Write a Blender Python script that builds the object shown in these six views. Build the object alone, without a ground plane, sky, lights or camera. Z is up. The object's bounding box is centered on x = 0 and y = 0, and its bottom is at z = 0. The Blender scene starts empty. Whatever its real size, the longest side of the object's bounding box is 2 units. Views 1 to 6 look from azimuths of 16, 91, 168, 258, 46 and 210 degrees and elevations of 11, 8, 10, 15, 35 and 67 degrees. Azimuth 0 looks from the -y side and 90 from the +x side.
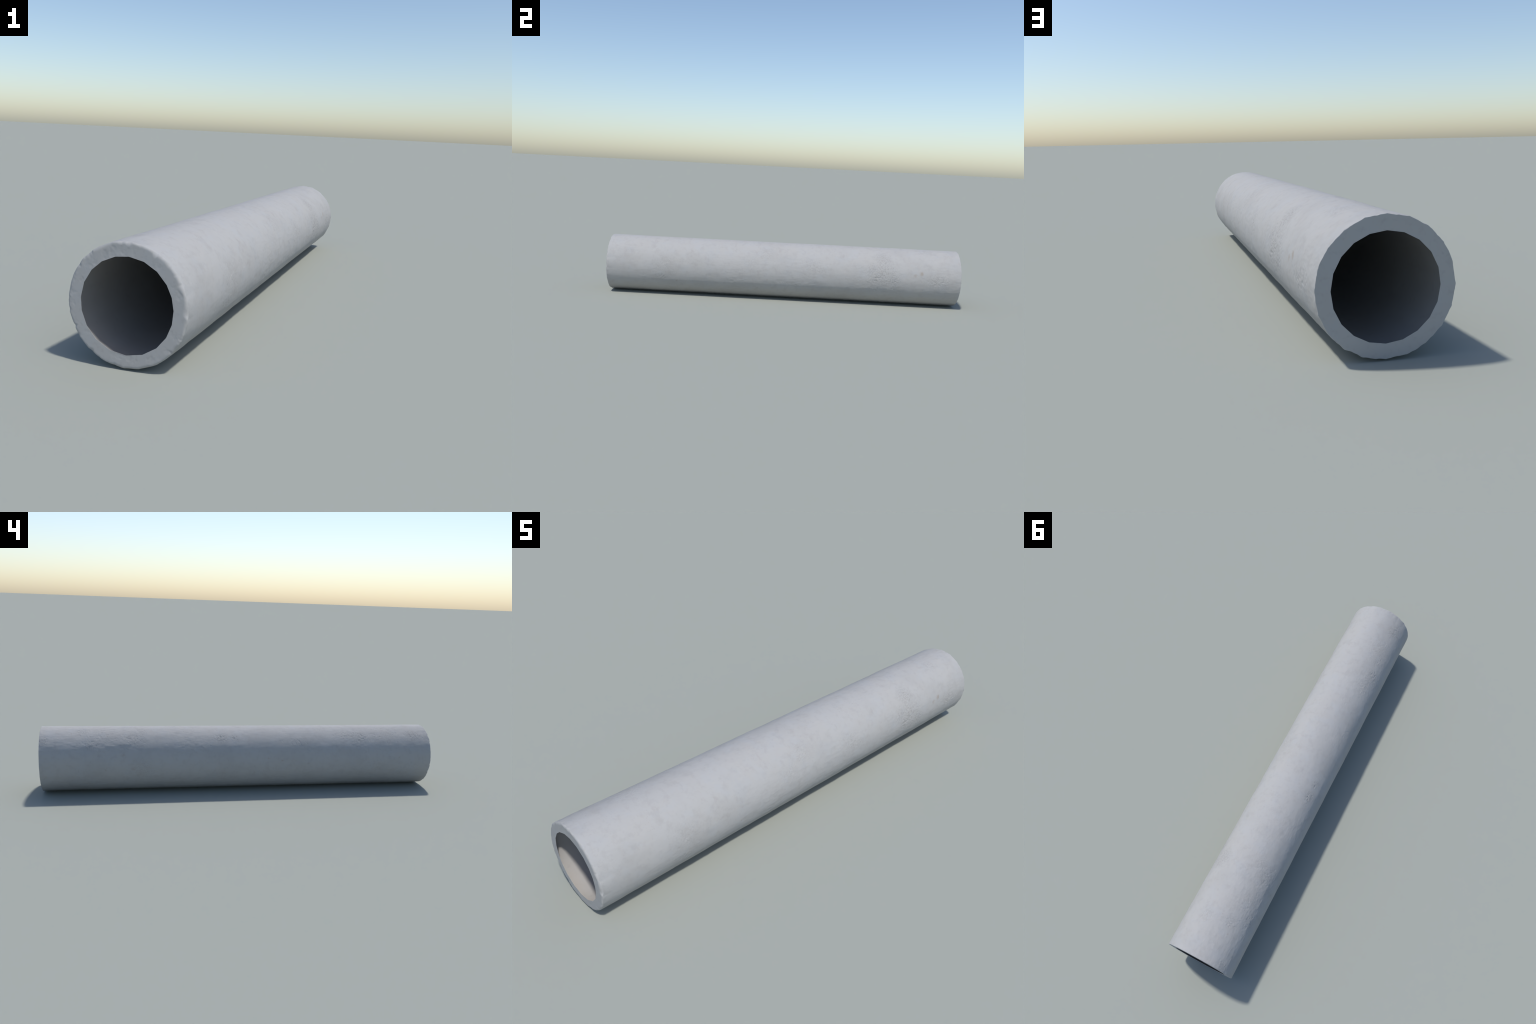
"""Cast concrete pipe lying on its side: a twenty-sided tube with a weathered outer wall,
hollow behind two ring-shaped end lips (one chipped and rounded, one crisp)."""
import bpy
import numpy as np
from math import radians

rng = np.random.default_rng(11)

# ------------------------------------------------------------------ sizes (metres)
HALF = 1.0            # half length, along y
R_OUT = 0.1596        # outer radius at the facet corners
R_IN = 0.1237         # radius of the openings at the facet corners
WALL = 0.0011         # thickness of the shell
LIP = 0.0006          # edge thickness of the end lips
AXIS_Z = 0.1594       # height of the pipe axis
SIDES = 20

# facet corner angles (degrees, 0 = +x, 90 = up); the -y end is cast slightly twisted
REGULAR = 90.0 - 18.0 * np.arange(SIDES)
OUT_NEG = np.array([85.5, 66, 50.5, 34, 16, -5, -25, -43, -60, -77.5, -95.5, -113, -131.5,
                    -150, -169, -185, -203, -221, -238, -255.5])
IN_NEG = np.array([87, 68.5, 50, 32, 17, 2, -14, -31, -49, -69, -90, -111, -132,
                   -150.5, -168.7, -185, -203, -221, -238, -256])

# weathering: (y, angle, length along y, width around, strength)
PITTED = [(0.57, 6, 0.085, 0.060, 1.0), (0.50, 18, 0.035, 0.035, .9), (0.62, -3, 0.05, 0.035, .8),
          (0.563, 43, 0.035, 0.050, .9), (0.17, 17, 0.055, 0.028, .6), (0.215, 11, 0.035, 0.02, .5),
          (0.87, 0, 0.075, 0.028, .7), (0.91, -12, 0.03, 0.025, .6), (-0.10, 40, 0.045, 0.045, .45),
          (-0.18, 20, 0.06, 0.03, .35), (-0.66, 8, 0.10, 0.05, .35), (-0.70, -17, 0.06, 0.02, .5),
          (0.755, 142, 0.055, 0.022, .7), (0.80, 112, 0.035, 0.03, .6), (0.70, 125, 0.09, 0.03, .5),
          (0.55, 130, 0.06, 0.04, .6), (0.515, 114, 0.05, 0.035, .5), (0.125, 132, 0.045, 0.020, 1.0),
          (0.055, 131, 0.03, 0.02, .8), (-0.60, 132, 0.075, 0.025, 1.0), (-0.53, 124, 0.04, 0.04, .6),
          (-0.75, 122, 0.12, 0.05, .55), (-0.90, 130, 0.06, 0.035, .7), (0.985, 135, 0.02, 0.03, 1.0),
          (0.82, 72, 0.04, 0.03, .5), (0.52, -172, 0.06, 0.05, .4), (-0.70, -170, 0.05, 0.03, .35),
          (0.30, -60, 0.09, 0.05, .4), (-0.35, -75, 0.12, 0.05, .4), (0.75, -105, 0.09, 0.05, .4)]
# weaker scuffs spread over the whole wall
SCUFFS = [(rng.uniform(-.96, .96), rng.uniform(-180, 180), rng.uniform(.025, .09), rng.uniform(.018, .045),
           rng.uniform(.18, .42)) for _ in range(60)]
# bug holes left by trapped air: (y, angle, radius)
HOLES = [(0.314, 115, .0035), (0.148, 111, .0035), (-0.562, 123, .0032), (0.69, 124, .004),
         (0.556, 22, .004), (0.507, 31, .0045), (0.151, 131, .0035), (0.892, -4, .004),
         (0.819, 111, .0045), (0.814, 123, .004), (-0.515, 136, .0035), (-0.633, 133, .004),
         (-0.22, 17, .003), (0.57, 44, .004)]
# hairline cracks, as (y, angle) runs
CRACKS = [[(0.578, 92), (0.571, 73), (0.555, 56), (0.566, 44), (0.495, 33), (0.500, 20)],
          [(0.785, 90), (0.795, 95), (0.805, 104), (0.822, 111), (0.775, 126), (0.770, 141)],
          [(0.780, 68), (0.800, 72), (0.835, 76), (0.840, 84)],
          [(0.475, 66), (0.49, 50), (0.505, 38)],
          [(0.610, 66), (0.602, 60), (0.615, 48)]]
# rusty grains: (y, angle, radius, strength)
RUST = [(0.776, 15.2, .0120, .55), (0.741, 10.7, .011, .30), (-0.426, 11, .005, .45), (-0.433, -9, .006, .35),
        (-0.494, -15, .006, .30), (-0.598, -26, .006, .35), (-0.088, -13.7, .006, .40), (-0.068, -22, .005, .3),
        (0.852, 119, .004, .5), (0.79, 96, .006, .3), (-0.18, 176, .006, .45), (-0.11, 171.5, .007, .40),
        (-0.04, -161, .008, .40), (0.694, -172, .008, .35), (0.562, -173, .012, .25), (0.98, -155, .007, .35),
        (-0.764, 172, .006, .3), (-0.817, 174, .006, .3), (0.609, 162, .010, .25), (-0.325, -177, .007, .25)]


# ------------------------------------------------------------------ noise
def hash3(ix, iy, iz, seed):
    h = (ix.astype(np.int64) * 374761393 + iy.astype(np.int64) * 668265263
         + iz.astype(np.int64) * 2147483647 + seed * 974634)
    h = ((h ^ (h >> 13)) * 1274126177) & 0x7fffffff
    h = ((h ^ (h >> 15)) * 668265263) & 0x7fffffff
    return (h & 0xffffff) / float(0xffffff) * 2.0 - 1.0


def noise3(p, scale, seed=0):
    q = p * scale + 137.3
    i = np.floor(q)
    f = q - i
    f = f * f * f * (f * (f * 6 - 15) + 10)
    out = 0.0
    for dx in (0, 1):
        wx = f[..., 0] if dx else 1 - f[..., 0]
        for dy in (0, 1):
            wy = f[..., 1] if dy else 1 - f[..., 1]
            for dz in (0, 1):
                wz = f[..., 2] if dz else 1 - f[..., 2]
                out = out + wx * wy * wz * hash3(i[..., 0] + dx, i[..., 1] + dy, i[..., 2] + dz, seed)
    return out


def fbm(p, scale, octaves=3, seed=0, gain=0.5):
    total, amp = 0.0, 1.0
    for o in range(octaves):
        total = total + amp * noise3(p, scale * 2.03 ** o, seed + o * 17)
        amp *= gain
    return total


def smooth(a, b, x):
    t = np.clip((x - a) / (b - a), 0, 1)
    return t * t * (3 - 2 * t)


# ------------------------------------------------------------------ faceted tube grid
def tube_grid(radius, ang_neg, ang_pos, across, ys01):
    """Points on flat facets whose corners run straight from the -y to the +y end.
    Returns x, z (axis at 0) and the angle, arrays [len(ys01), SIDES*across]."""
    t = np.asarray(ys01)[:, None]
    corner = np.radians(ang_neg[None, :] * (1 - t) + ang_pos[None, :] * t)
    nxt = np.roll(corner, -1, axis=1)
    f = (np.arange(across) / across)[None, None, :]
    x = np.cos(corner)[..., None] * (1 - f) + np.cos(nxt)[..., None] * f
    z = np.sin(corner)[..., None] * (1 - f) + np.sin(nxt)[..., None] * f
    n = len(t)
    x, z = radius * x.reshape(n, -1), radius * z.reshape(n, -1)
    return x, z, np.arctan2(z, x)


def angle_gap(a, b):
    return (a - b + np.pi) % (2 * np.pi) - np.pi


# ------------------------------------------------------------------ relief of the outer wall
def relief(P, Y, TH):
    """Height of the weathered surface above the cast facet, in metres."""
    h = 0.00050 * fbm(P, 7, 2, 3) + 0.00040 * fbm(P * np.array([1, .6, 1]), 38, 2, 9)
    # trowel drag: shallow wavelets stretched along the pipe, in patches
    drag = fbm(P * np.array([1.0, 0.45, 1.0]), 110, 2, 21)
    worn = smooth(-0.25, 0.45, fbm(P, 6, 2, 31))
    h += 0.00023 * drag * (0.22 + worn)
    # the -y end is worn rounder than the facets
    flat = R_OUT * 0.998 - np.hypot(P[..., 0], P[..., 2])
    h += 0.5 * flat * np.exp(-(Y + HALF) / 0.06)
    # ragged arris where the wall meets the end faces
    arris = np.exp(-(HALF - np.abs(Y)) / 0.007)
    h += arris * (0.0012 * fbm(P, 60, 2, 81) - 0.0016 * np.maximum(0, fbm(P, 38, 2, 91) - .35))
    # pitted patches
    m = np.zeros_like(Y)
    for y, a, ly, la, s in PITTED + SCUFFS:
        d = ((Y - y) / ly) ** 2 + (R_OUT * angle_gap(TH, radians(a)) / la) ** 2
        m = np.maximum(m, s * np.exp(-d * 0.9))
    m *= smooth(-0.55, 0.5, fbm(P, 30, 2, 41))
    grain = fbm(P, 150, 2, 51)
    crater = -smooth(0.15, 0.75, fbm(P, 125, 2, 61))
    h += m * (0.00060 * grain + 0.0015 * crater)
    # bug holes, placed and scattered
    holes = list(HOLES)
    for _ in range(40):
        holes.append((rng.uniform(-.97, .97), rng.uniform(-180, 180), rng.uniform(.0016, .0030)))
    for y, a, r in holes:
        sel = np.abs(Y[:, 0] - y) < 4 * r + 0.01
        d = np.sqrt((Y[sel] - y) ** 2 + (R_OUT * angle_gap(TH[sel], radians(a))) ** 2)
        h[sel] -= 0.17 * r * (1 - smooth(0.45 * r, 1.25 * r, d))
    # cracks
    wob_y = 0.011 * fbm(P, 40, 3, 71)
    for run in CRACKS:
        for (y0, a0), (y1, a1) in zip(run[:-1], run[1:]):
            p0 = np.array([y0, R_OUT * radians(a0)])
            v = np.array([y1, R_OUT * radians(a1)]) - p0
            sel = (Y[:, 0] > min(y0, y1) - .03) & (Y[:, 0] < max(y0, y1) + .03)
            qy = Y[sel] + wob_y[sel] - p0[0]
            qs = R_OUT * angle_gap(TH[sel], radians(a0))
            t = np.clip((qy * v[0] + qs * v[1]) / (v @ v), 0, 1)
            d = np.hypot(qy - t * v[0], qs - t * v[1])
            h[sel] -= 0.00040 * np.exp(-(d / 0.0022) ** 2) * smooth(-.5, .3, fbm(P[sel], 60, 1, 77))
    return h


def grid_object(name, V, N, material, parent, flip=False):
    """Quad grid [rows, columns, 3], columns wrap round the pipe; N are vertex normals."""
    rows, cols = V.shape[:2]
    idx = np.arange(rows * cols).reshape(rows, cols)
    nxt = np.roll(idx, -1, axis=1)
    quads = np.stack([idx[:-1], nxt[:-1], nxt[1:], idx[1:]], axis=-1).reshape(-1, 4)
    flatV = V.reshape(-1, 3)
    span = np.linalg.norm(flatV[quads[:, 0]] - flatV[quads[:, 3]], axis=1)
    quads = quads[span > 1e-7]                  # doubled rings mark sharp edges: no faces there
    if flip:
        quads = quads[:, ::-1]
    me = bpy.data.meshes.new(name)
    me.vertices.add(rows * cols)
    me.vertices.foreach_set("co", V.reshape(-1).astype(np.float32))
    me.loops.add(quads.size)
    me.loops.foreach_set("vertex_index", quads.reshape(-1).astype(np.int32))
    me.polygons.add(len(quads))
    me.polygons.foreach_set("loop_start", np.arange(0, quads.size, 4, dtype=np.int32))
    me.update(calc_edges=True)
    me.polygons.foreach_set("use_smooth", np.ones(len(quads), dtype=bool))
    me.normals_split_custom_set_from_vertices(N.reshape(-1, 3).astype(np.float32).tolist())
    me.materials.append(material)
    ob = bpy.data.objects.new(name, me)
    bpy.context.scene.collection.objects.link(ob)
    ob.parent = parent
    return ob


def unit(v):
    return v / np.maximum(np.linalg.norm(v, axis=-1, keepdims=True), 1e-12)


# ------------------------------------------------------------------ materials
class Nodes:
    def __init__(self, name):
        self.mat = bpy.data.materials.new(name)
        self.mat.use_nodes = True
        self.t = self.mat.node_tree
        self.t.nodes.clear()
        self.coord = self.new("ShaderNodeTexCoord").outputs["Object"]

    def new(self, kind, **props):
        n = self.t.nodes.new(kind)
        for k, v in props.items():
            setattr(n, k, v)
        return n

    def link(self, value, socket):
        if isinstance(value, bpy.types.NodeSocket):
            self.t.links.new(value, socket)
        else:
            socket.default_value = value

    def noise(self, scale, detail=3.0, rough=0.55, stretch=(1, 1, 1), shift=(0, 0, 0)):
        m = self.new("ShaderNodeMapping")
        m.inputs["Scale"].default_value = stretch
        m.inputs["Location"].default_value = shift
        self.link(self.coord, m.inputs["Vector"])
        n = self.new("ShaderNodeTexNoise")
        n.inputs["Scale"].default_value = scale
        n.inputs["Detail"].default_value = detail
        n.inputs["Roughness"].default_value = rough
        self.link(m.outputs[0], n.inputs["Vector"])
        return n.outputs["Fac"]

    def ramp(self, value, lo, hi, a=0.0, b=1.0):
        n = self.new("ShaderNodeMapRange", interpolation_type="SMOOTHSTEP")
        self.link(value, n.inputs["Value"])
        for key, v in (("From Min", lo), ("From Max", hi), ("To Min", a), ("To Max", b)):
            n.inputs[key].default_value = v
        return n.outputs["Result"]

    def math(self, op, a, b=0.0):
        n = self.new("ShaderNodeMath", operation=op)
        self.link(a, n.inputs[0])
        self.link(b, n.inputs[1])
        return n.outputs[0]

    def mix(self, fac, a, b):
        n = self.new("ShaderNodeMix", data_type="RGBA")
        self.link(fac, n.inputs["Factor"])
        self.link(a, n.inputs["A"])
        self.link(b, n.inputs["B"])
        return n.outputs["Result"]

    def distance(self, point, warp=None):
        n = self.new("ShaderNodeVectorMath", operation="DISTANCE")
        self.link(warp if warp is not None else self.coord, n.inputs[0])
        n.inputs[1].default_value = point
        return n.outputs["Value"]

    def finish(self, colour, height=None, strength=0.2, dist=0.001, rough=0.92):
        b = self.new("ShaderNodeBsdfPrincipled")
        self.link(colour, b.inputs["Base Color"])
        b.inputs["Roughness"].default_value = rough
        b.inputs["Specular IOR Level"].default_value = 0.22
        if height is not None:
            bump = self.new("ShaderNodeBump")
            bump.inputs["Strength"].default_value = strength
            bump.inputs["Distance"].default_value = dist
            self.link(height, bump.inputs["Height"])
            self.link(bump.outputs[0], b.inputs["Normal"])
        out = self.new("ShaderNodeOutputMaterial")
        self.link(b.outputs[0], out.inputs["Surface"])
        return self.mat


def rgb(r, g, b):
    return (r, g, b, 1.0)


BASE = rgb(0.384, 0.381, 0.376)
WARM = rgb(0.382, 0.376, 0.368)
COOL = rgb(0.377, 0.380, 0.383)


def mottled(n):
    col = n.mix(n.ramp(n.noise(9, 4, .6), .42, .62), BASE, WARM)
    col = n.mix(n.ramp(n.noise(13, 4, .6, shift=(3, 1, 7)), .48, .66, 0, .8), col, COOL)
    return col


def on_wall(y, a):
    return (R_OUT * np.cos(radians(a)), y, AXIS_Z + R_OUT * np.sin(radians(a)))


def outer_material():
    n = Nodes("weathered_concrete")
    col = mottled(n)
    # grey smudges, finely broken up
    smudge = n.math("MULTIPLY", n.ramp(n.noise(17, 5, .65, shift=(1, 5, 2)), .52, .72),
                    n.ramp(n.noise(70, 3, .6), .40, .62))
    col = n.mix(n.math("MULTIPLY", smudge, .28), col, rgb(0.295, 0.283, 0.270))
    stain = n.math("MULTIPLY", n.ramp(n.noise(24, 4, .65, shift=(6, 3, 8)), .54, .70),
                   n.ramp(n.noise(5, 2, .5, shift=(2, 8, 1)), .42, .60))
    col = n.mix(n.math("MULTIPLY", stain, .18), col, rgb(0.295, 0.278, 0.260))
    # fine dirt grains
    grains = n.math("MULTIPLY", n.ramp(n.noise(210, 2, .5), .60, .70),
                    n.ramp(n.noise(8, 2, .5, shift=(9, 2, 4)), .45, .62))
    col = n.mix(n.math("MULTIPLY", grains, .20), col, rgb(0.27, 0.26, 0.25))
    # dirt held by the pitted patches: ellipsoidal masks broken by noise
    broken = n.ramp(n.noise(170, 3, .65, shift=(4, 4, 4)), .46, .62)
    patch = None
    for y, a, ly, la, s in PITTED:
        m = n.ramp(n.distance(on_wall(y, a)), 0.25 * la, 1.5 * (ly + la) / 2, .60 * s, 0.0)
        patch = m if patch is None else n.math("MAXIMUM", patch, m)
    col = n.mix(n.math("MULTIPLY", broken, patch), col, rgb(0.255, 0.250, 0.240))
    col = n.mix(n.math("MULTIPLY", patch, .14), col, rgb(0.27, 0.268, 0.262))
    # cloudy tone
    col = n.mix(n.ramp(n.noise(6, 4, .6, shift=(7, 7, 3)), .46, .68, 0, .16), col, rgb(0.27, 0.268, 0.264))
    col = n.mix(n.ramp(n.noise(32, 4, .65, shift=(5, 1, 9)), .48, .70, 0, .20), col, rgb(0.275, 0.270, 0.262))
    # rusty grains with ragged outlines
    wob = n.new("ShaderNodeTexNoise")
    wob.inputs["Scale"].default_value = 90
    n.link(n.coord, wob.inputs["Vector"])
    warp = n.new("ShaderNodeVectorMath", operation="MULTIPLY_ADD")
    n.link(wob.outputs["Color"], warp.inputs[0])
    warp.inputs[1].default_value = (.022, .022, .022)
    n.link(n.coord, warp.inputs[2])
    shifted = n.new("ShaderNodeVectorMath", operation="SUBTRACT")
    n.link(warp.outputs[0], shifted.inputs[0])
    shifted.inputs[1].default_value = (.011, .011, .011)
    rust = None
    for y, a, r, s in RUST:
        m = n.ramp(n.distance(on_wall(y, a), shifted.outputs[0]), .2 * r, 1.25 * r, s, 0.0)
        rust = m if rust is None else n.math("MAXIMUM", rust, m)
    col = n.mix(rust, col, rgb(0.285, 0.235, 0.180))
    height = n.math("ADD", n.noise(260, 3, .6), n.math("MULTIPLY", n.noise(90, 3, .6), 1.4))
    return n.finish(col, height, .10, .0010)


def end_material():
    n = Nodes("cut_concrete")
    col = mottled(n)
    col = n.mix(n.ramp(n.noise(60, 4, .6), .50, .72, 0, .45), col, rgb(0.32, 0.315, 0.31))
    height = n.math("ADD", n.noise(230, 3, .6), n.math("MULTIPLY", n.noise(70, 3, .6), 1.4))
    return n.finish(col, height, .10, .0010)


def bore_material():
    n = Nodes("formed_concrete")
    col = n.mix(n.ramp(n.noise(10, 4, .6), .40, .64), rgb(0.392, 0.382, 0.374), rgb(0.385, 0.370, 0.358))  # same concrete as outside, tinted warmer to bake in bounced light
    col = n.mix(n.ramp(n.noise(45, 4, .6), .55, .75, 0, .3), col, rgb(0.31, 0.30, 0.29))
    return n.finish(col, n.noise(110, 3, .6), .06, .001)


# ------------------------------------------------------------------ build
pipe = bpy.data.objects.new("concrete_pipe", None)
bpy.context.scene.collection.objects.link(pipe)
pipe["label"] = "long pale grey cast concrete pipe with thick wall"
pipe["category"] = "concrete pipe"

ACROSS, ROWS = 24, 860
cols = SIDES * ACROSS
AX = np.array([0.0, 0.0, AXIS_Z])

# rim rounding: generous and chipped at -y, tight at +y
rim_ang = np.linspace(0, 2 * np.pi, cols, endpoint=False)
ring_pts = np.stack([np.cos(rim_ang), 0 * rim_ang, np.sin(rim_ang)], -1) * R_OUT
round_neg = 0.0050 * (1 + 0.45 * fbm(ring_pts, 28, 2, 101)) + 0.0045 * np.maximum(0, fbm(ring_pts + 1, 75, 2, 111))
round_pos = 0.0016 * (1 + 0.5 * fbm(ring_pts + 2, 30, 2, 121)) + 0.0022 * np.maximum(0, fbm(ring_pts + 3, 75, 2, 131) - .25)

# outer wall
rows01 = np.linspace(0, 1, ROWS)
X, Z, TH = tube_grid(R_OUT, OUT_NEG, REGULAR, ACROSS, rows01)
Y = (-HALF + round_neg[None]) * (1 - rows01[:, None]) + (HALF - round_pos[None]) * rows01[:, None]
P = np.stack([X, Y, Z], -1)
H = relief(P, Y, TH)
radial = np.stack([np.cos(TH), 0 * TH, np.sin(TH)], -1)
around = np.stack([-np.sin(TH), 0 * TH, np.cos(TH)], -1)
along = np.array([0, 1.0, 0])
Hs = (np.roll(H, -1, 1) - np.roll(H, 1, 1)) / (R_OUT * angle_gap(np.roll(TH, -1, 1), np.roll(TH, 1, 1)))
Hy = np.gradient(H, axis=0) / np.gradient(Y, axis=0)
OUT_V = P + radial * H[..., None]
OUT_N = unit(radial - around * Hs[..., None] - along * Hy[..., None])

# opening edges of the two lips
OPEN_NEG, OPEN_POS = [np.stack([ox[0], np.full(cols, sd * HALF), oz[0]], -1) for sd, (ox, oz, _) in (
    (-1, tube_grid(R_IN, IN_NEG, IN_NEG, ACROSS, [0])), (1, tube_grid(R_IN, REGULAR, REGULAR, ACROSS, [1])))]

# bore: inside of the shell, from the back of one lip to the back of the other
b01 = np.linspace(0, 1, 240)
bx, bz, bth = tube_grid(R_OUT - WALL, OUT_NEG, REGULAR, ACROSS, b01)
lim = HALF - 0.0075
by = np.repeat((-lim + 2 * lim * b01)[:, None], cols, 1)
BORE_V = np.stack([bx, by, bz], -1)
inward = -np.stack([np.cos(bth), 0 * bth, np.sin(bth)], -1)
bh = 0.0004 * (1 + fbm(BORE_V, 9, 2, 201)) + 0.0001 * fbm(BORE_V, 50, 2, 211)
BORE_V = BORE_V + inward * bh[..., None]


def end_ring(outer, opening, inner, rounding, side, lump, roll):
    """Lip: shoulder rolling off the outer wall, a gently lumpy face in to the opening, and its
    back running out again to the inside of the shell."""
    ro = np.hypot(outer[:, 0], outer[:, 2])
    steps, face = 6, 16
    rings = []
    for k in range(steps + 1):
        q = np.pi / 2 * k / steps
        r = ro - rounding * (1 - np.cos(q)) * roll
        y = side * (HALF - rounding * (1 - np.sin(q)))
        rings.append(np.stack([outer[:, 0] * r / ro, y, outer[:, 2] * r / ro], -1))
    shoulder = rings[-1]
    for t in np.linspace(0, 1, face + 1)[1:]:
        ring = shoulder * (1 - t) + opening * t
        ring[:, 1] = side * HALF
        rings.append(ring)
    V = np.stack(rings)
    V[0] = outer
    d = lump * (fbm(V, 42, 3, 301 + int(side)) + .4 * fbm(V, 130, 2, 331) - 0.15)
    fade = np.ones(len(V))
    fade[0] = 0
    fade[1:steps] = np.linspace(.3, 1, steps - 1)
    fade[-1] = 0
    V[..., 1] -= side * np.maximum(d * fade[:, None], 0)
    du = np.roll(V, -1, 1) - np.roll(V, 1, 1)
    dv = np.gradient(V, axis=0)
    N = unit(np.cross(dv, du))
    if N[steps + 4:, :, 1].mean() * side < 0:
        N = -N
    # edge of the opening and back of the lip, each with its own flat normals
    behind = opening.copy()
    behind[:, 1] -= side * LIP
    out_in = unit(opening * np.array([1, 0, 1]))
    back_n = np.zeros_like(out_in)
    back_n[:, 1] = -side
    extra = [(opening, -out_in), (behind, -out_in), (behind, back_n), (inner, back_n)]
    V = np.concatenate([V] + [e[0][None] for e in extra])
    N = np.concatenate([N] + [e[1][None] for e in extra])
    return V, N


NEG_V, NEG_N = end_ring(OUT_V[0], OPEN_NEG, BORE_V[0], round_neg, -1.0, 0.0006, 1.35)
POS_V, POS_N = end_ring(OUT_V[-1], OPEN_POS, BORE_V[-1], round_pos, 1.0, 0.00025, 0.6)
NEG_N[0], POS_N[0] = OUT_N[0], OUT_N[-1]

# rest on the ground
lift = -OUT_V[..., 2].min()
AX = np.array([0.0, 0.0, lift])
AXIS_Z = lift

wall_mat, end_mat, bore_mat = outer_material(), end_material(), bore_material()
grid_object("outer_wall", OUT_V + AX, OUT_N, wall_mat, pipe, flip=False)
grid_object("bore", BORE_V + AX, inward, bore_mat, pipe, flip=True)
grid_object("end_face", NEG_V + AX, NEG_N, end_mat, pipe, flip=True)
grid_object("end_face", POS_V + AX, POS_N, end_mat, pipe, flip=False)

# make sure polygon winding agrees with the vertex normals
for ob in pipe.children:
    me = ob.data
    vn = np.empty(len(me.corner_normals) * 3, np.float32)
    me.corner_normals.foreach_get("vector", vn)
    pn = np.empty(len(me.polygons) * 3, np.float32)
    me.polygons.foreach_get("normal", pn)
    agree = (vn.reshape(-1, 4, 3).mean(1) * pn.reshape(-1, 3)).sum(1)
    print(ob.name, "winding agrees:", float((agree > 0).mean()), len(me.polygons))
